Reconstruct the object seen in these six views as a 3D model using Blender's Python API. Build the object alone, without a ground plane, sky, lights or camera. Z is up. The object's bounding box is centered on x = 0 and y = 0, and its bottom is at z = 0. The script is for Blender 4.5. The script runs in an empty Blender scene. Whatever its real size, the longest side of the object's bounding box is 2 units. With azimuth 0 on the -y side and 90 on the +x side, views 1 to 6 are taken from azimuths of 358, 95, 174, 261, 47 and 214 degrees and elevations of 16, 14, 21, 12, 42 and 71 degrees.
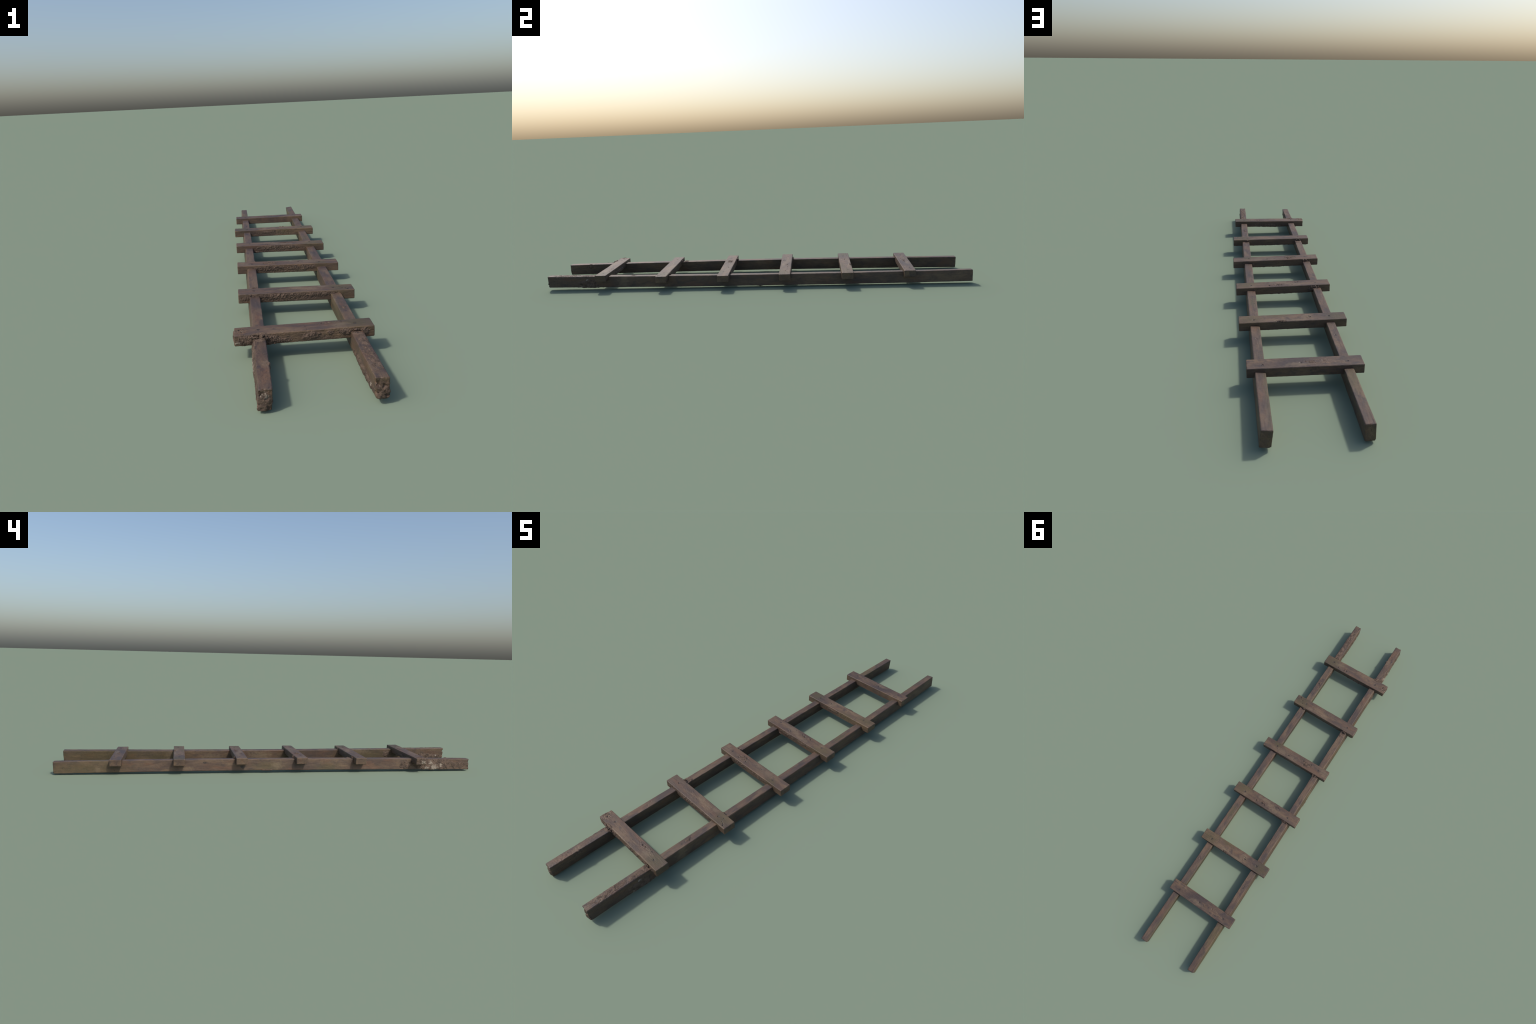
# A weathered, muddy wooden ladder lying on the ground: two rails, six rungs
# half-lapped into them, a nail at each joint, dried mud on wood and in the joints.
import bpy, math
import numpy as np

# ----------------------------------------------------------------- noise
_rng = np.random.default_rng(7)
_perm = np.concatenate([_rng.permutation(256)] * 2)
_grad = _rng.normal(size=(256, 3))
_grad /= np.linalg.norm(_grad, axis=1)[:, None]


def perlin(p):
    i = np.floor(p).astype(np.int64)
    f = p - i
    w = f * f * f * (f * (f * 6 - 15) + 10)
    i &= 255
    out = np.zeros(len(p))
    for dx in (0, 1):
        for dy in (0, 1):
            for dz in (0, 1):
                h = _perm[_perm[_perm[(i[:, 0] + dx) & 255] + ((i[:, 1] + dy) & 255)] + ((i[:, 2] + dz) & 255)]
                g = _grad[h]
                d = g[:, 0] * (f[:, 0] - dx) + g[:, 1] * (f[:, 1] - dy) + g[:, 2] * (f[:, 2] - dz)
                wx = w[:, 0] if dx else 1 - w[:, 0]
                wy = w[:, 1] if dy else 1 - w[:, 1]
                wz = w[:, 2] if dz else 1 - w[:, 2]
                out += d * wx * wy * wz
    return out


def fbm(p, scale, octaves=4, seed=0.0, gain=0.55):
    q = np.asarray(p) * scale + seed * np.array([17.3, 5.1, 9.7])
    s, a, t = 0.0, 1.0, 0.0
    for _ in range(octaves):
        s = s + a * perlin(q)
        t += a
        a *= gain
        q = q * 2.03 + 11.7
    return s / t * 1.6


def smooth(x):
    x = np.clip(x, 0, 1)
    return x * x * (3 - 2 * x)


# ----------------------------------------------------------------- beams
def axis_stations(half, radius, step):
    """Grid stations across a beam: even inside, three more round each edge."""
    inner = np.linspace(-(half - radius), half - radius, max(2, int(round(2 * (half - radius) / step)) + 1))
    edge = np.array([0.30, 0.62, 1.0]) * radius
    return np.concatenate([-(half - radius) - edge[::-1], inner, half - radius + edge])


class Beam:
    """A square timber with rounded edges: (a, b, c) = along, across, up."""

    def __init__(self, length, width, height, radius, step_long, step):
        h = np.array([length, width, height]) / 2
        self.half = h
        ax = [axis_stations(h[0], radius, step_long), axis_stations(h[1], radius, step), axis_stations(h[2], radius, step)]
        n = [len(x) for x in ax]
        I, J, K = np.meshgrid(*[np.arange(k) for k in n], indexing="ij")
        shell = (I == 0) | (I == n[0] - 1) | (J == 0) | (J == n[1] - 1) | (K == 0) | (K == n[2] - 1)
        ident = -np.ones(n, dtype=np.int64)
        ident[shell] = np.arange(shell.sum())
        p = np.stack([ax[0][I[shell]], ax[1][J[shell]], ax[2][K[shell]]], axis=1)
        q = np.clip(p, -(h - radius), h - radius)
        d = p - q
        self.normal = d / np.maximum(np.linalg.norm(d, axis=1), 1e-9)[:, None]
        self.point = q + radius * self.normal
        quads = []
        for axis in range(3):
            for side in (0, n[axis] - 1):
                g = np.take(ident, side, axis=axis)
                f = np.stack([g[:-1, :-1], g[1:, :-1], g[1:, 1:], g[:-1, 1:]], axis=-1).reshape(-1, 4)
                if (side == 0) ^ (axis == 1):
                    f = f[:, ::-1]
                quads.append(f)
        self.quads = np.concatenate(quads)


def patch_amount(p, patches):
    """Largest of several soft ellipsoids (centre, radii, strength)."""
    out = np.zeros(len(p))
    for c, r, s in patches:
        d = np.sqrt((((p - np.array(c)) / np.array(r)) ** 2).sum(axis=1))
        out = np.maximum(out, s * smooth(1.35 - d))
    return out


def wood_relief(beam, seed, rough, pits, end_rough):
    """Displacement of bare timber along its normals."""
    p, n = beam.point, beam.normal
    d = 0.0009 * fbm(p, np.array([5, 14, 14]), 3, seed)
    d += 0.00035 * fbm(p, np.array([22, 330, 330]), 3, seed + 1)
    d += 0.00030 * fbm(p, 130, 3, seed + 2)
    edge = np.clip((1 - np.abs(n).max(axis=1)) / 0.29, 0, 1)
    d -= edge * (0.0003 + 0.0030 * np.clip(fbm(p, 38, 4, seed + 3) - 0.08, 0, 1))
    amt = patch_amount(p, rough)
    ridge = 1 - 2.4 * np.abs(fbm(p, np.array([95, 230, 230]), 4, seed + 4))
    d += amt * 0.0026 * (ridge - 0.45)
    for c, r, depth in pits:
        rr = np.sqrt((((p - np.array(c)) / np.array(r)) ** 2).sum(axis=1))
        near = rr < 2.2
        ragged = fbm(p[near], 230, 3, seed + 5)
        d[near] -= depth * smooth((1.0 - rr[near] + 1.5 * ragged) * 1.6)
    for sign, amp in end_rough:
        m = smooth((sign * n[:, 0] - 0.2) / 0.6)
        d += m * amp * (0.6 * fbm(p, 75, 4, seed + 6) + 0.5 * (0.4 - np.abs(fbm(p, 130, 3, seed + 7))) * 1.2)
        near_end = smooth((sign * p[:, 0] - (beam.half[0] - 0.010)) / 0.010)
        d -= near_end * (edge > 0.2) * amp * 0.6 * np.clip(fbm(p, 110, 3, seed + 8) + 0.05, 0, 1)
    return d


def mud_relief(beam, seed, patches, thick):
    p = beam.point
    amt = patch_amount(p, patches)
    lump = fbm(p, 62, 4, seed + 20, 0.6)
    crumb = 0.35 - np.abs(fbm(p, 190, 4, seed + 21, 0.65))
    h = thick * (1.05 * amt - 0.66 + 0.75 * lump + 1.15 * crumb)
    h[amt < 0.02] = -1
    return h


def add_mesh(name, verts, quads, material, parent, origin=None):
    origin = verts.mean(axis=0) if origin is None else np.asarray(origin)
    me = bpy.data.meshes.new(name)
    me.vertices.add(len(verts))
    me.vertices.foreach_set("co", (verts - origin).astype(np.float32).ravel())
    k = quads.shape[1]
    me.loops.add(len(quads) * k)
    me.loops.foreach_set("vertex_index", quads.astype(np.int32).ravel())
    me.polygons.add(len(quads))
    me.polygons.foreach_set("loop_start", np.arange(0, len(quads) * k, k, dtype=np.int32))
    me.polygons.foreach_set("use_smooth", np.ones(len(quads), dtype=bool))
    me.update(calc_edges=True)
    me.materials.append(material)
    ob = bpy.data.objects.new(name, me)
    bpy.context.scene.collection.objects.link(ob)
    if parent is not None:
        ob.parent = parent
        ob.location = origin - np.array(parent.matrix_world.translation)
    else:
        ob.location = origin
    bpy.context.view_layer.update()
    return ob


def add_mud(name, beam, base, height, place, material, parent):
    """Crust of dried mud: a skin that rises out of the timber where height > 0."""
    keep = (height[beam.quads] > 0).any(axis=1)
    if keep.sum() < 30:
        return None
    q = beam.quads[keep]
    used, inv = np.unique(q, return_inverse=True)
    h = np.where(height[used] > 0, height[used] ** 0.85 * 0.0035 ** 0.15, -0.0006)
    v = beam.point[used] + beam.normal[used] * (base[used] + h + 0.0002)[:, None]
    ob = add_mesh(name, place(v), inv.reshape(-1, 4), material, parent)
    ob["kind"] = "stuff"
    return ob


# ----------------------------------------------------------------- materials
class Graph:
    def __init__(self, name):
        self.mat = bpy.data.materials.new(name)
        self.mat.use_nodes = True
        self.t = self.mat.node_tree
        self.bsdf = self.t.nodes["Principled BSDF"]
        self.geo = self.t.nodes.new("ShaderNodeNewGeometry")
        self.pos = self.geo.outputs["Position"]

    def put(self, sock, val):
        if isinstance(val, bpy.types.NodeSocket):
            self.t.links.new(val, sock)
        else:
            sock.default_value = val

    def math(self, op, a, b=0.0, clamp=False):
        n = self.t.nodes.new("ShaderNodeMath")
        n.operation, n.use_clamp = op, clamp
        self.put(n.inputs[0], a)
        self.put(n.inputs[1], b)
        return n.outputs[0]

    def noise(self, scale, detail=4.0, stretch=(1, 1, 1), shift=(0, 0, 0), rough=0.55, distort=0.0):
        m = self.t.nodes.new("ShaderNodeMapping")
        self.put(m.inputs["Vector"], self.pos)
        m.inputs["Scale"].default_value = stretch
        m.inputs["Location"].default_value = shift
        n = self.t.nodes.new("ShaderNodeTexNoise")
        self.put(n.inputs["Vector"], m.outputs[0])
        n.inputs["Scale"].default_value = scale
        n.inputs["Detail"].default_value = detail
        n.inputs["Roughness"].default_value = rough
        n.inputs["Distortion"].default_value = distort
        return n.outputs["Fac"]

    def step(self, x, lo, hi):
        n = self.t.nodes.new("ShaderNodeMapRange")
        n.interpolation_type = "SMOOTHSTEP"
        self.put(n.inputs["Value"], x)
        n.inputs["From Min"].default_value = lo
        n.inputs["From Max"].default_value = hi
        return n.outputs["Result"]

    def mix(self, fac, a, b, mode="MIX"):
        n = self.t.nodes.new("ShaderNodeMix")
        n.data_type, n.blend_type = "RGBA", mode
        self.put(n.inputs["Factor"], fac)
        self.put(n.inputs["A"], a if isinstance(a, bpy.types.NodeSocket) else (*a, 1))
        self.put(n.inputs["B"], b if isinstance(b, bpy.types.NodeSocket) else (*b, 1))
        return n.outputs["Result"]

    def spots(self, spots, ragged, soft, amount=2.2):
        """Mask of ellipsoidal stains, their rims broken up by a noise."""
        total = None
        for c, r in spots:
            v = self.t.nodes.new("ShaderNodeVectorMath")
            v.operation = "SUBTRACT"
            self.put(v.inputs[0], self.pos)
            v.inputs[1].default_value = c
            w = self.t.nodes.new("ShaderNodeVectorMath")
            w.operation = "DIVIDE"
            self.put(w.inputs[0], v.outputs[0])
            w.inputs[1].default_value = r
            l = self.t.nodes.new("ShaderNodeVectorMath")
            l.operation = "LENGTH"
            self.put(l.inputs[0], w.outputs[0])
            total = l.outputs["Value"] if total is None else self.math("MINIMUM", total, l.outputs["Value"])
        if total is None:
            return 0.0
        d = self.math("ADD", total, self.math("MULTIPLY", self.math("SUBTRACT", ragged, 0.5), amount))
        return self.math("SUBTRACT", 1.0, self.step(d, 1 - soft, 1 + soft))

    def bump(self, height, strength, distance):
        n = self.t.nodes.new("ShaderNodeBump")
        n.inputs["Strength"].default_value = strength
        n.inputs["Distance"].default_value = distance
        self.put(n.inputs["Height"], height)
        self.put(self.bsdf.inputs["Normal"], n.outputs[0])


GRIME = (0.046, 0.032, 0.029)
BROWN = (0.090, 0.053, 0.034)
TAN = (0.136, 0.087, 0.051)
RUST = (0.125, 0.060, 0.032)
OLIVE = (0.070, 0.057, 0.021)
PALE = (0.170, 0.122, 0.075)
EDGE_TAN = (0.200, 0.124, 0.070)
DARK = (0.018, 0.014, 0.013)


def wood_material(name, along, shift, olive=(), pale=(), dark=(), grit=(), grime=1.05, rust=0.55):
    g = Graph(name)
    st = (0.28, 1, 1) if along == "x" else (1, 0.28, 1)
    patchy = g.noise(26, 5, st, shift, 0.6, 0.6)
    st3 = (0.5, 1, 1) if along == "x" else (1, 0.5, 1)
    blotch = g.noise(46, 5, st3, (shift[1], shift[0], 3.1), 0.65, 0.5)
    st2 = (0.09, 1, 1) if along == "x" else (1, 0.09, 1)
    grain = g.noise(260, 3, st2, shift, 0.6)
    speck = g.noise(420, 3, (1, 1, 1), shift, 0.65)
    col = g.mix(g.step(patchy, 0.36, 0.64), BROWN, TAN)
    up = g.t.nodes.new("ShaderNodeSeparateXYZ")
    g.put(up.inputs[0], g.geo.outputs["Normal"])
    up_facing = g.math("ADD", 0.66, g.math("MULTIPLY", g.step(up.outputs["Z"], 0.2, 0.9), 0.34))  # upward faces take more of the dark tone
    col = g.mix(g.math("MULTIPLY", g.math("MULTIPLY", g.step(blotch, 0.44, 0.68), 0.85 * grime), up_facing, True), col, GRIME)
    second = g.noise(17, 4, st, (shift[0] + 4, shift[1], 8.0), 0.6)
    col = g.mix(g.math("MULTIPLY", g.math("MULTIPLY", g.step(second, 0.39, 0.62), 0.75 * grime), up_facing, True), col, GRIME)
    col = g.mix(g.math("MULTIPLY", g.step(g.noise(33, 4, st, (2.2, shift[1], 5.0)), 0.52, 0.70), rust), col, RUST)
    rag = g.noise(70, 4, (1, 1, 1), shift, 0.6)
    if olive:
        col = g.mix(g.math("MULTIPLY", g.spots(olive, rag, 0.95), 0.60), col, OLIVE)
    if pale:
        col = g.mix(g.math("MULTIPLY", g.spots(pale, rag, 0.7, 3.2), 0.50), col, PALE)
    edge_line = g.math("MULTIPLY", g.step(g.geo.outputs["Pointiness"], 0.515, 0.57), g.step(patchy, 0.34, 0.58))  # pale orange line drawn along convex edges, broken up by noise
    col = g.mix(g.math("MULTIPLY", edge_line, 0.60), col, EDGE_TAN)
    if dark:
        fine = g.noise(300, 3, (1, 1, 1), shift, 0.6)
        col = g.mix(g.math("MULTIPLY", g.spots(dark, fine, 0.30, 4.5), 0.85), col, DARK)
    nick = g.step(g.noise(150, 3, st3, (shift[2], shift[0], 1.0), 0.6), 0.64, 0.72)
    col = g.mix(g.math("MULTIPLY", nick, 0.55), col, DARK)
    grit_dark = g.step(g.noise(520, 2, (1, 1, 1), shift, 0.5), 0.54, 0.64)
    if grit:
        col = g.mix(g.math("MULTIPLY", g.math("MULTIPLY", grit_dark, g.spots(grit, rag, 0.8)), 0.7), col, DARK)
    tone = g.math("ADD", 0.42, g.math("MULTIPLY", g.math("ADD", grain, speck), 0.74))
    tint = g.t.nodes.new("ShaderNodeCombineColor")
    for i in range(3):
        g.put(tint.inputs[i], g.math("MULTIPLY", tone, 0.84))
    col = g.mix(1.0, col, tint.outputs[0], "MULTIPLY")
    g.put(g.bsdf.inputs["Base Color"], col)
    g.put(g.bsdf.inputs["Roughness"], g.math("ADD", 0.50, g.math("MULTIPLY", speck, 0.16)))
    g.bsdf.inputs["Specular IOR Level"].default_value = 0.5
    g.bump(g.math("ADD", g.math("MULTIPLY", grain, 0.6), g.math("MULTIPLY", speck, 0.6)), 0.35, 0.0012)
    return g.mat


def mud_material(name, shift, pale=()):
    g = Graph(name)
    lump = g.noise(60, 5, (1, 1, 1), shift, 0.6)
    fine = g.noise(380, 4, (1, 1, 1), shift, 0.65)
    col = g.mix(g.step(lump, 0.36, 0.66), (0.070, 0.045, 0.031), (0.152, 0.100, 0.070))
    col = g.mix(g.math("MULTIPLY", g.step(fine, 0.52, 0.75), 0.45), col, (0.185, 0.130, 0.094))
    col = g.mix(g.math("MULTIPLY", g.step(fine, 0.46, 0.28), 0.5), col, (0.030, 0.022, 0.017))
    if pale:
        rag = g.noise(150, 5, (1, 0.6, 1), shift, 0.7)
        col = g.mix(g.math("MULTIPLY", g.spots(pale, rag, 0.40, 5.0), 0.8), col, (0.36, 0.30, 0.24))
    g.put(g.bsdf.inputs["Base Color"], col)
    g.bsdf.inputs["Roughness"].default_value = 0.68
    g.bsdf.inputs["Specular IOR Level"].default_value = 0.45
    g.bump(g.math("ADD", g.noise(170, 5, (1, 1, 1), shift, 0.7), fine), 0.9, 0.0030)
    return g.mat


def nail_material():
    g = Graph("rusted_nail")
    n = g.noise(600, 3)
    g.put(g.bsdf.inputs["Base Color"], g.mix(g.step(n, 0.4, 0.65), (0.032, 0.025, 0.028), (0.075, 0.055, 0.050)))
    g.bsdf.inputs["Roughness"].default_value = 0.55
    g.bsdf.inputs["Metallic"].default_value = 0.3
    return g.mat


# ----------------------------------------------------------------- the ladder
ladder = bpy.data.objects.new("ladder", None)
bpy.context.scene.collection.objects.link(ladder)
ladder["label"] = "weathered brown wooden ladder caked with dried mud"
ladder["category"] = "ladder"

# rung: (left x, y at left end, top z at left, right x, y at right end, top z at right)
RUNGS = [
    (-0.1908, -0.7235, 0.0703, 0.1738, -0.7210, 0.0752),
    (-0.1768, -0.4235, 0.0718, 0.1875, -0.4280, 0.0690),
    (-0.1764, -0.1343, 0.0748, 0.1930, -0.1363, 0.0688),
    (-0.1780, 0.1505, 0.0748, 0.1862, 0.1490, 0.0684),
    (-0.1830, 0.4375, 0.0720, 0.1830, 0.4355, 0.0688),
    (-0.1750, 0.7202, 0.0702, 0.1680, 0.7162, 0.0696),
]
RUNG_WIDTH, RUNG_HEIGHT = 0.0524, 0.0306
RUNGS = [(a - 0.0002, b - 0.0003, c + 0.0005, d + 0.0020, e - 0.0003, f + 0.0005) for a, b, c, d, e, f in RUNGS]

# rail: centre x, top z, bottom z and lean (bottom moved outwards) at both ends, sag in the middle
RAILS = {
    "left": dict(x=(-0.1259, -0.1284), y=(-0.9975, 0.9920), top=(0.0570, 0.0566), bottom=(0.0042, 0.0032),
                 lean=(-0.0035, -0.0025), lean_mid=-0.0030, bow=0.0020, sag=0.0068, width=(0.0318, 0.0294), swell=0.0006, roll=(0.0, 0.0)),
    "right": dict(x=(0.1288, 0.1298), y=(-0.9935, 0.9985), top=(0.0658, 0.0604), bottom=(0.0130, 0.0076),
                  lean=(0.0022, 0.0050), lean_mid=0.0, bow=0.0014, sag=-0.0048, width=(0.0312, 0.0314), swell=0.0016, roll=(0.0, 0.10)),
}


def rail_place(r):
    def place(v):
        length = r["y"][1] - r["y"][0]
        t = (v[:, 0] + length / 2) / length
        lerp = lambda k: k[0] + (k[1] - k[0]) * t
        top, bot = lerp(r["top"]), lerp(r["bottom"])
        bend = r["sag"] * (1 - (2 * t - 1) ** 2)
        f = v[:, 2] / 0.052 + 0.5
        mid = 1 - (2 * t - 1) ** 2
        x = lerp(r["x"]) + r["bow"] * mid + v[:, 1] * (lerp(r["width"]) + r["swell"] * mid) / 0.030
        x = x + (lerp(r["lean"]) + r["lean_mid"] * mid) * (1 - f)
        z = bot + (top - bot) * f + bend + v[:, 1] * lerp(r["roll"]) * 1.0
        return np.stack([x, r["y"][0] + length * t, z], axis=1)
    return place


def rung_place(r):
    def place(v):
        length = r[3] - r[0]
        t = (v[:, 0] + length / 2) / length
        y = r[1] + (r[4] - r[1]) * t + v[:, 1]
        z = r[2] + (r[5] - r[2]) * t + v[:, 2] - RUNG_HEIGHT / 2
        return np.stack([r[0] + length * t, y, z], axis=1)
    return place


def rail_local_y(r, y):
    return y - (r["y"][0] + r["y"][1]) / 2


NAIL = nail_material()

# ---- rails
RAIL_STAINS = {
    "left": dict(
        olive=[((-0.144, 0.86, 0.022), (0.012, 0.16, 0.030)), ((-0.144, 0.02, 0.03), (0.01, 0.06, 0.02)),
               ((-0.13, 0.80, 0.056), (0.02, 0.05, 0.012)), ((-0.144, -0.27, 0.02), (0.01, 0.05, 0.02))],
        pale=[((-0.144, 0.80, 0.02), (0.01, 0.012, 0.012)), ((-0.144, 0.40, 0.02), (0.01, 0.03, 0.008)),
              ((-0.144, -0.02, 0.035), (0.01, 0.02, 0.02)), ((-0.118, -0.885, 0.057), (0.012, 0.016, 0.01))],
        dark=[((-0.144, 0.32, 0.048), (0.006, 0.008, 0.004)), ((-0.144, 0.145, 0.026), (0.006, 0.008, 0.006)),
              ((-0.127, 0.555, 0.062), (0.004, 0.004, 0.004))],
        grit=[((-0.127, -0.93, 0.04), (0.04, 0.09, 0.05)), ((-0.127, -0.79, 0.04), (0.04, 0.07, 0.05))]),
    "right": dict(
        olive=[((0.1145, 0.80, 0.035), (0.010, 0.20, 0.04)), ((0.1145, 0.52, 0.025), (0.010, 0.10, 0.03)),
               ((0.1145, -0.15, 0.03), (0.008, 0.05, 0.02)), ((0.1145, -0.55, 0.03), (0.008, 0.12, 0.03)),
               ((0.13, 0.275, 0.058), (0.012, 0.03, 0.012))],
        pale=[((0.1145, 0.475, 0.03), (0.008, 0.022, 0.03)), ((0.1145, 0.27, 0.022), (0.008, 0.05, 0.018)),
              ((0.1145, 0.02, 0.03), (0.008, 0.05, 0.025)), ((0.1145, -0.50, 0.05), (0.008, 0.06, 0.012)),
              ((0.144, -0.62, 0.035), (0.01, 0.02, 0.03)), ((0.13, -0.93, 0.064), (0.014, 0.02, 0.01))],
        dark=[((0.13, -0.575, 0.062), (0.006, 0.012, 0.006)), ((0.13, -0.605, 0.062), (0.003, 0.003, 0.006))],
        grit=[((0.128, -0.93, 0.05), (0.04, 0.10, 0.05)), ((0.128, -0.81, 0.05), (0.04, 0.05, 0.05))]),
}
RAIL_MUD = {
    # centre (y, across, up) in ladder measure, radii, strength
    "left": [((-0.80, -0.015, 0.0), (0.13, 0.010, 0.030), 0.95), ((-0.93, -0.015, -0.005), (0.07, 0.008, 0.022), 0.55),
             ((-0.655, -0.015, -0.005), (0.025, 0.008, 0.024), 0.75), ((-0.995, 0.0, -0.008), (0.012, 0.018, 0.03), 0.8),
             ((-0.885, 0.014, 0.018), (0.016, 0.008, 0.012), 0.9), ((-0.755, 0.0, 0.026), (0.014, 0.016, 0.008), 0.95),
             ((-0.85, 0.0, -0.026), (0.10, 0.015, 0.006), 0.6), ((0.03, -0.01, -0.026), (0.03, 0.010, 0.006), 0.85),
             ((-0.375, 0.0, 0.026), (0.012, 0.016, 0.007), 0.9), ((-0.67, -0.012, -0.01), (0.03, 0.008, 0.015), 0.7)],
    "right": [((-0.90, 0.0, 0.026), (0.09, 0.014, 0.006), 0.50), ((-0.80, 0.004, 0.026), (0.04, 0.012, 0.006), 0.70),
              ((-0.88, -0.015, -0.015), (0.12, 0.006, 0.016), 0.78), ((-0.80, 0.015, -0.008), (0.06, 0.006, 0.022), 0.75),
              ((-0.99, 0.0, -0.016), (0.010, 0.018, 0.018), 0.85), ((-0.76, 0.0, 0.026), (0.012, 0.016, 0.006), 0.9),
              ((-0.79, 0.012, -0.026), (0.06, 0.012, 0.006), 0.8), ((-0.67, -0.015, 0.0), (0.025, 0.006, 0.02), 0.7),
              ((-0.575, 0.0, 0.026), (0.012, 0.006, 0.005), 0.72), ((0.03, 0.01, -0.026), (0.02, 0.010, 0.006), 0.75)],
}
rail_objects = {}
for side, r in RAILS.items():
    length = r["y"][1] - r["y"][0]
    beam = Beam(length, 0.030, 0.052, 0.0022, 0.0019, 0.0018)
    seed = 3.0 if side == "left" else 31.0
    rough = [((rail_local_y(r, -0.90), 0, 0.02), (0.12, 0.03, 0.05), 0.35)]
    pits = [((rail_local_y(r, y), b, 0.026), (0.004, 0.003, 0.004), 0.0012) for y, b in ((-0.58, 0.003), (-0.56, -0.004), (0.12, 0.005), (0.55, 0.0))]
    ends = [(-1, 0.0052), (1, 0.0010)]
    for b, c, rad in ((-0.012, 0.012, 0.007), (0.010, -0.020, 0.006), (-0.014, -0.012, 0.006), (0.004, 0.004, 0.005)):
        pits.append(((-length / 2, b, c), (0.008, rad, rad), 0.0040))
    pits.append(((length / 2, -0.015, -0.026), (0.006, 0.006, 0.006), 0.0025))
    relief = wood_relief(beam, seed, rough, pits, ends)
    p, n = beam.point, beam.normal
    place = rail_place(r)
    mud = [((rail_local_y(r, c[0]), c[1], c[2]), rad, s) for c, rad, s in RAIL_MUD[side]]
    mud_h = mud_relief(beam, seed, mud, 0.0042)
    # half-lap notches: the upper part of the timber drops to the underside of each rung
    v = place(p + n * relief[:, None])
    for k in RUNGS:
        tt = (np.mean(r["x"]) - k[0]) / (k[3] - k[0])
        yc = k[1] + (k[4] - k[1]) * tt
        floor = k[2] + (k[5] - k[2]) * tt - RUNG_HEIGHT + 0.0006
        inside = (np.abs(v[:, 1] - yc) < RUNG_WIDTH / 2 - 0.0006) & (v[:, 2] > floor)
        v[inside, 2] = floor
        mud_h[np.abs(v[:, 1] - yc) < RUNG_WIDTH / 2] = np.where(
            p[np.abs(v[:, 1] - yc) < RUNG_WIDTH / 2][:, 2] > 0.005, -1, mud_h[np.abs(v[:, 1] - yc) < RUNG_WIDTH / 2])
    st = RAIL_STAINS[side]
    mat = wood_material("rail_wood_" + side, "y", (1.7, 0.3, 2.0) if side == "left" else (6.1, 2.9, 0.4), **st)
    rail = add_mesh("rail", v, beam.quads, mat, ladder, (np.mean(r["x"]), 0, 0.03))
    rail_objects[side] = rail
    if side == "left":
        whites = [((-0.145, -0.815, 0.018), (0.012, 0.018, 0.012)), ((-0.145, -0.775, 0.014), (0.012, 0.010, 0.007)),
                  ((-0.145, -0.795, 0.040), (0.012, 0.008, 0.008)), ((-0.145, -0.848, 0.030), (0.012, 0.006, 0.008)),
                  ((-0.125, -0.990, 0.045), (0.010, 0.012, 0.010))]
    else:
        whites = [((0.113, -0.955, 0.03), (0.006, 0.005, 0.005)), ((0.146, -0.80, 0.05), (0.006, 0.008, 0.006)),
                  ((0.146, -0.83, 0.015), (0.006, 0.006, 0.005))]
    add_mud("mud_crust", beam, relief, mud_h, place, mud_material("rail_mud_" + side, (seed, 1, 2), whites), rail)

# ---- rungs
# nails and pits are listed as world (x, y); mud patches as (x, across, up)
NAILS = [[(0.1304, -0.7234), (-0.127, -0.722)], [(0.1269, -0.4279), (-0.1268, -0.4228)], [(0.1279, -0.1417), (-0.1219, -0.1381)],
         [(0.1308, 0.1526), (-0.1224, 0.1556)], [(0.1338, 0.4412), (-0.1243, 0.4370)], [(0.1245, 0.7225), (-0.1272, 0.7229)]]
PITS = [
    [(0.0005, -0.7405, 3, 2.5), (-0.0023, -0.7214, 3, 2.5), (0.045, -0.711, 5, 3), (0.060, -0.709, 4, 2.5), (0.095, -0.705, 4, 2.5),
     (-0.178, -0.716, 6, 2.2), (-0.170, -0.728, 6, 2.2)],
    [(0.1538, -0.4343, 3.5, 2.5), (0.1483, -0.4189, 3.5, 2.5), (0.1700, -0.4440, 5, 2.2), (0.164, -0.438, 3, 2)],
    [(-0.0588, -0.1355, 7, 2.0), (-0.045, -0.125, 5, 2.0), (-0.075, -0.145, 6, 2.0), (-0.034, -0.142, 5, 2.4), (0.0497, -0.1273, 6, 2.2), (0.015, -0.125, 4, 1.6)],
    [(0.0276, 0.1577, 9, 3.0), (0.0604, 0.1607, 5, 2.4), (-0.0437, 0.1385, 5, 2.0), (-0.055, 0.137, 4, 1.8), (0.012, 0.160, 4, 2.0), (-0.03, 0.163, 4, 1.8)],
    [(-0.0567, 0.4377, 6, 2.0), (0.0412, 0.4585, 7, 2.2), (0.028, 0.459, 5, 2.0), (0.055, 0.459, 4, 2.0)],
    [(0.0108, 0.7205, 6, 1.5), (-0.0573, 0.7138, 6, 1.2), (-0.12, 0.7229, 4, 1.2)],
]
F, K, U, D = -0.025, 0.025, 0.015, -0.015  # front and back face, upper and lower face
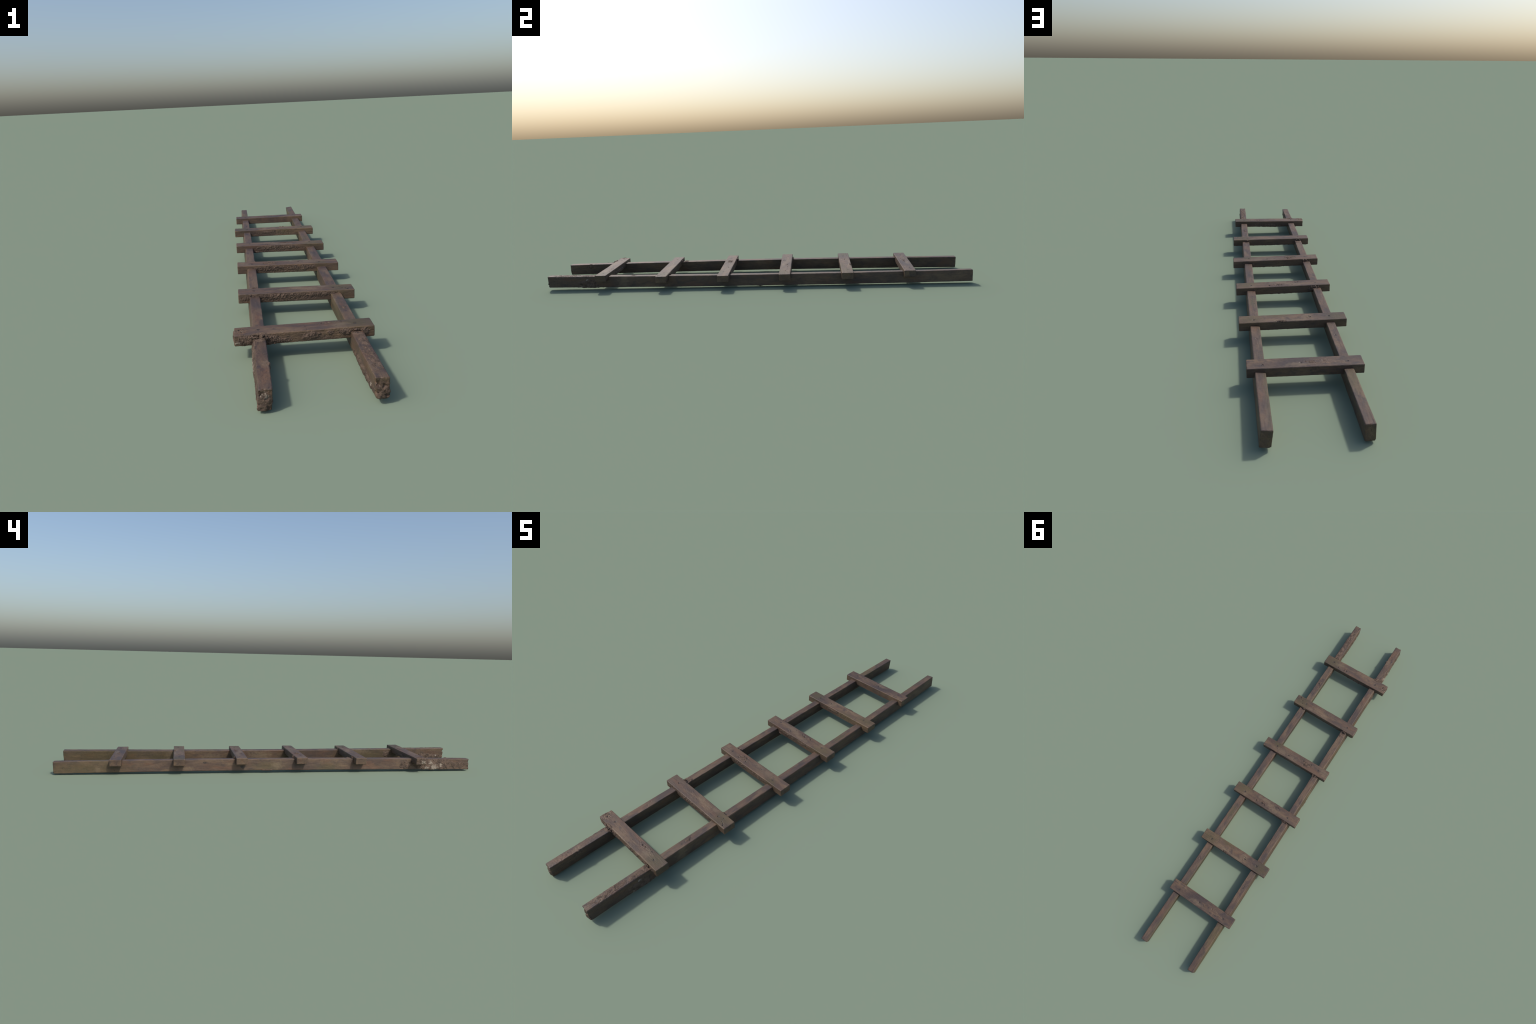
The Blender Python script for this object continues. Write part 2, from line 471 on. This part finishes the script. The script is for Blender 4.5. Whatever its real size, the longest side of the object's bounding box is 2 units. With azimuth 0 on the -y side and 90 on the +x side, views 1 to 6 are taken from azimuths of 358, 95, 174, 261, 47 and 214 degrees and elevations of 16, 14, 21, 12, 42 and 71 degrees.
RUNG_MUD = [
    [((-0.16, F, 0.0), (0.030, 0.008, 0.016), 0.85), ((-0.10, F, -0.002), (0.028, 0.008, 0.016), 0.95), ((-0.075, F, -0.006), (0.03, 0.008, 0.008), 0.78),
     ((0.01, F, 0.0), (0.026, 0.006, 0.012), 0.86), ((0.06, F, 0.004), (0.012, 0.006, 0.008), 0.72), ((0.10, F, 0.004), (0.02, 0.006, 0.010), 0.78),
     ((0.145, F, 0.002), (0.022, 0.006, 0.012), 0.82), ((-0.19, -0.006, 0.004), (0.010, 0.022, 0.018), 0.85), ((-0.02, 0.01, D), (0.10, 0.022, 0.006), 0.95),
     ((-0.125, F, U), (0.02, 0.005, 0.006), 0.85), ((0.095, 0.0, D), (0.02, 0.02, 0.006), 0.7), ((-0.14, 0.02, -0.008), (0.02, 0.01, 0.012), 0.8),
     ((-0.02, 0.024, -0.006), (0.10, 0.006, 0.010), 0.62)],
    [((-0.06, F, 0.004), (0.10, 0.006, 0.010), 0.70), ((0.08, F, 0.006), (0.06, 0.006, 0.008), 0.66), ((-0.15, F, 0.0), (0.025, 0.006, 0.010), 0.62),
     ((-0.125, K, 0.004), (0.022, 0.008, 0.012), 0.92), ((0.0, 0.01, D), (0.13, 0.02, 0.005), 0.75), ((0.125, K, 0.002), (0.016, 0.006, 0.010), 0.80),
     ((-0.16, 0.02, D), (0.02, 0.01, 0.005), 0.80)],
    [((-0.06, F, 0.002), (0.07, 0.006, 0.012), 0.66), ((0.06, F, 0.002), (0.06, 0.006, 0.012), 0.64), ((-0.122, K, 0.004), (0.014, 0.007, 0.012), 0.86),
     ((0.0, 0.01, D), (0.12, 0.02, 0.005), 0.78), ((0.115, K, 0.0), (0.012, 0.006, 0.008), 0.75), ((-0.055, -0.002, U), (0.024, 0.014, 0.005), 0.66)],
    [((-0.04, F, 0.004), (0.06, 0.006, 0.010), 0.55), ((0.05, F, 0.004), (0.05, 0.006, 0.008), 0.60), ((-0.110, K, -0.002), (0.022, 0.009, 0.014), 0.98),
     ((0.0, 0.01, D), (0.10, 0.02, 0.005), 0.72), ((-0.10, F, D), (0.02, 0.008, 0.006), 0.80), ((0.12, K, 0.0), (0.010, 0.006, 0.008), 0.70)],
    [((-0.03, F, 0.004), (0.07, 0.006, 0.008), 0.52), ((0.04, 0.022, U), (0.018, 0.006, 0.005), 0.72), ((0.02, 0.01, D), (0.08, 0.02, 0.005), 0.5)],
    [((-0.02, 0.0, U), (0.02, 0.012, 0.005), 0.45)],
]
ROUGH = [
    [((0, F, 0), (0.20, 0.008, 0.02), 0.45), ((0.06, 0.01, U), (0.06, 0.012, 0.006), 0.5), ((-0.175, 0, U), (0.022, 0.02, 0.008), 1.0)],
    [((-0.04, F, 0), (0.15, 0.008, 0.016), 1.0), ((0.1, F, 0.004), (0.06, 0.008, 0.010), 0.8), ((0, 0, U), (0.10, 0.02, 0.008), 0.25)],
    [((0.0, F, 0), (0.14, 0.008, 0.016), 0.8), ((-0.055, 0, U), (0.03, 0.014, 0.008), 1.1)],
    [((0.0, F, 0), (0.13, 0.008, 0.016), 0.6), ((0.03, 0.006, U), (0.04, 0.012, 0.008), 0.6), ((-0.05, -0.01, U), (0.03, 0.01, 0.008), 0.5)],
    [((0.0, F, 0), (0.12, 0.008, 0.016), 0.45), ((-0.056, 0, U), (0.012, 0.010, 0.008), 0.9), ((0.04, 0.02, U), (0.025, 0.008, 0.008), 0.9)],
    [((-0.05, 0, U), (0.06, 0.02, 0.008), 0.25)],
]
OLIVES = [
    [(0.135, 0.0, 0.045, 0.03)],
    [(0.150, 0.004, 0.03, 0.03), (0.168, 0.01, 0.015, 0.015), (0.128, 0.012, 0.012, 0.012)],
    [(0.125, -0.015, 0.022, 0.014)],
    [(0.150, -0.006, 0.030, 0.022), (0.125, -0.018, 0.02, 0.014)],
    [(0.145, 0.002, 0.035, 0.03), (-0.15, 0.002, 0.025, 0.025), (0.05, -0.02, 0.03, 0.01)],
    [],
]
PALES = [
    [(0.09, -0.004, 0.02, 0.015)],
    [(0.05, 0.0, 0.03, 0.012), (0.09, 0.012, 0.015, 0.008), (0.01, 0.01, 0.02, 0.01)],
    [(0.085, 0.008, 0.030, 0.014), (0.03, 0.012, 0.03, 0.008), (-0.155, 0.0, 0.02, 0.015)],
    [(0.125, 0.012, 0.010, 0.008), (-0.04, 0.008, 0.03, 0.012), (0.02, -0.012, 0.04, 0.008), (-0.02, 0.0, 0.02, 0.01)],
    [(-0.05, -0.002, 0.016, 0.014), (0.05, 0.016, 0.03, 0.008), (-0.02, 0.02, 0.03, 0.005)],
    [(0.02, 0.012, 0.03, 0.01)],
]
for i, k in enumerate(RUNGS):
    length = k[3] - k[0]
    mid_x = (k[0] + k[3]) / 2
    beam = Beam(length, RUNG_WIDTH, RUNG_HEIGHT, 0.0020, 0.0013, 0.0012)
    yc = lambda x: k[1] + (k[4] - k[1]) * (x - k[0]) / length
    zt = lambda x: k[2] + (k[5] - k[2]) * (x - k[0]) / length
    local = lambda lst: [((c[0] - mid_x, c[1], c[2]), rad, s) for c, rad, s in lst]
    pits = [((x - mid_x, y - yc(x), U), (s * 0.0009, s * 0.0006, 0.004), d * 0.001) for x, y, s, d in PITS[i]]
    pits += [((x - mid_x, y - yc(x), U), (0.0042, 0.0042, 0.004), 0.0016) for x, y in NAILS[i]]
    seed = 50.0 + 13 * i
    ends = [(-1, 0.0030), (1, 0.0010)] if i == 0 else [(-1, 0.0009), (1, 0.0009)]
    relief = wood_relief(beam, seed, local(ROUGH[i]), pits, ends)
    place = rung_place(k)
    dark = [((x, y, zt(x)), (s * 0.0008, s * 0.0005, 0.006)) for x, y, s, d in PITS[i] if d >= 1.6]
    dark += [((x, y, zt(x)), (0.0040, 0.0040, 0.006)) for x, y in NAILS[i]]
    olive = [((x, yc(x) + b, zt(x)), (rx, ry, 0.02)) for x, b, rx, ry in OLIVES[i]]
    pale = [((x, yc(x) + b, zt(x)), (rx, ry, 0.008)) for x, b, rx, ry in PALES[i]]
    mat = wood_material("rung_wood", "x", (0.9 + 3.7 * i, 1.3 * i, 0.5), olive, pale, dark, (), (0.85, 0.72, 0.72, 0.75, 1.00, 1.25)[i], (0.5, 0.4, 0.4, 0.35, 0.35, 0.12)[i])
    rung = add_mesh("rung", place(beam.point + beam.normal * relief[:, None]), beam.quads, mat, ladder,
                    (mid_x, (k[1] + k[4]) / 2, (k[2] + k[5]) / 2 - RUNG_HEIGHT / 2))
    mud_h = mud_relief(beam, seed, local(RUNG_MUD[i]), 0.0042 if i == 0 else 0.0030)
    whites = [((-0.188, -0.735, 0.05), (0.012, 0.010, 0.012)), ((-0.185, -0.742, 0.046), (0.012, 0.008, 0.006))] if i == 0 else ()
    add_mud("mud_crust", beam, relief, mud_h, place, mud_material("rung_mud", (seed, 0, 1), whites), rung)
    # nail heads, sunk in their dimples
    for j, (x, y) in enumerate(NAILS[i]):
        m, rings = 16, [(0.0, 0.0006), (0.0012, 0.0005), (0.0022, 0.00015), (0.0026, -0.0006), (0.0026, -0.0030)]
        vs = [(x, y, rings[0][1])]
        for rad, h in rings[1:]:
            vs += [(x + rad * math.cos(2 * math.pi * a / m), y + rad * math.sin(2 * math.pi * a / m), h) for a in range(m)]
        fs = [(0, 0, 1 + a, 1 + (a + 1) % m) for a in range(m)]
        for q in range(len(rings) - 2):
            fs += [(1 + q * m + a, 1 + (q + 1) * m + a, 1 + (q + 1) * m + (a + 1) % m, 1 + q * m + (a + 1) % m) for a in range(m)]
        vs = np.array(vs)
        vs[:, 2] += zt(x) - (0.0006 if (i, j) == (3, 1) else 0.0014)
        me = bpy.data.meshes.new("nail")
        org = np.array([x, y, zt(x)])
        me.from_pydata((vs - org).tolist(), [], [tuple(dict.fromkeys(f)) for f in fs])
        me.polygons.foreach_set("use_smooth", np.ones(len(me.polygons), dtype=bool))
        me.materials.append(NAIL)
        nail = bpy.data.objects.new("nail", me)
        bpy.context.scene.collection.objects.link(nail)
        nail.parent = rung
        nail.location = org - np.array(rung.location)

# ---- clods of mud pressed into the joints
CLODS = [
    # x, y, z, spread (x, y, z), count, clod size, owner rung
    (-0.122, -0.752, 0.061, (0.022, 0.006, 0.008), 46, 0.0048, 0),
    (-0.085, -0.749, 0.052, (0.024, 0.001, 0.008), 20, 0.0034, 0),
    (0.128, -0.750, 0.068, (0.016, 0.003, 0.004), 12, 0.0034, 0),
    (-0.140, -0.693, 0.044, (0.006, 0.006, 0.008), 14, 0.0050, 0),
    (0.012, -0.749, 0.058, (0.016, 0.001, 0.007), 12, 0.0034, 0),
    (-0.128, -0.394, 0.064, (0.014, 0.004, 0.006), 22, 0.0046, 1),
    (0.126, -0.400, 0.065, (0.010, 0.003, 0.003), 10, 0.0034, 1),
    (-0.130, -0.450, 0.064, (0.012, 0.002, 0.003), 9, 0.0026, 1),
    (-0.123, -0.105, 0.066, (0.010, 0.004, 0.005), 14, 0.0040, 2),
    (0.116, -0.109, 0.061, (0.006, 0.002, 0.003), 6, 0.0030, 2),
    (-0.118, 0.179, 0.064, (0.014, 0.003, 0.007), 18, 0.0042, 3),
    (0.118, 0.176, 0.060, (0.006, 0.002, 0.003), 5, 0.0028, 3),
]
rungs = [o for o in ladder.children if o.name.startswith("rung")]
rungs.sort(key=lambda o: o.location.y)
clod_mud = mud_material("clod_mud", (2, 9, 4))


def clod_shape():
    """Subdivided cube pushed out to a ball: the start of one clod."""
    b = Beam(2, 2, 2, 0.999, 0.35, 0.35)
    d = b.point / np.linalg.norm(b.point, axis=1)[:, None]
    return d, b.quads


ball, ball_quads = clod_shape()
for ci, (x, y, z, spread, count, size, owner) in enumerate(CLODS):
    rng = np.random.default_rng(100 + ci)
    vv, qq, base = [], [], 0
    for c in range(count):
        off = np.clip(rng.normal(size=3) * 0.55, -1.2, 1.2) * np.array(spread)
        s = size * rng.uniform(0.30, 1.05) * np.array([rng.uniform(0.8, 1.35), rng.uniform(0.7, 1.1), rng.uniform(0.6, 1.0)])
        pts = ball * s
        pts = pts * (1 + 1.1 * fbm(pts + c * 0.37, 230, 3, ci))[:, None]
        vv.append(pts + off + np.array([x, y, z]))
        qq.append(ball_quads + base)
        base += len(ball)
    ob = add_mesh("mud_clump", np.concatenate(vv), np.concatenate(qq), clod_mud, rungs[owner])
    ob["kind"] = "stuff"
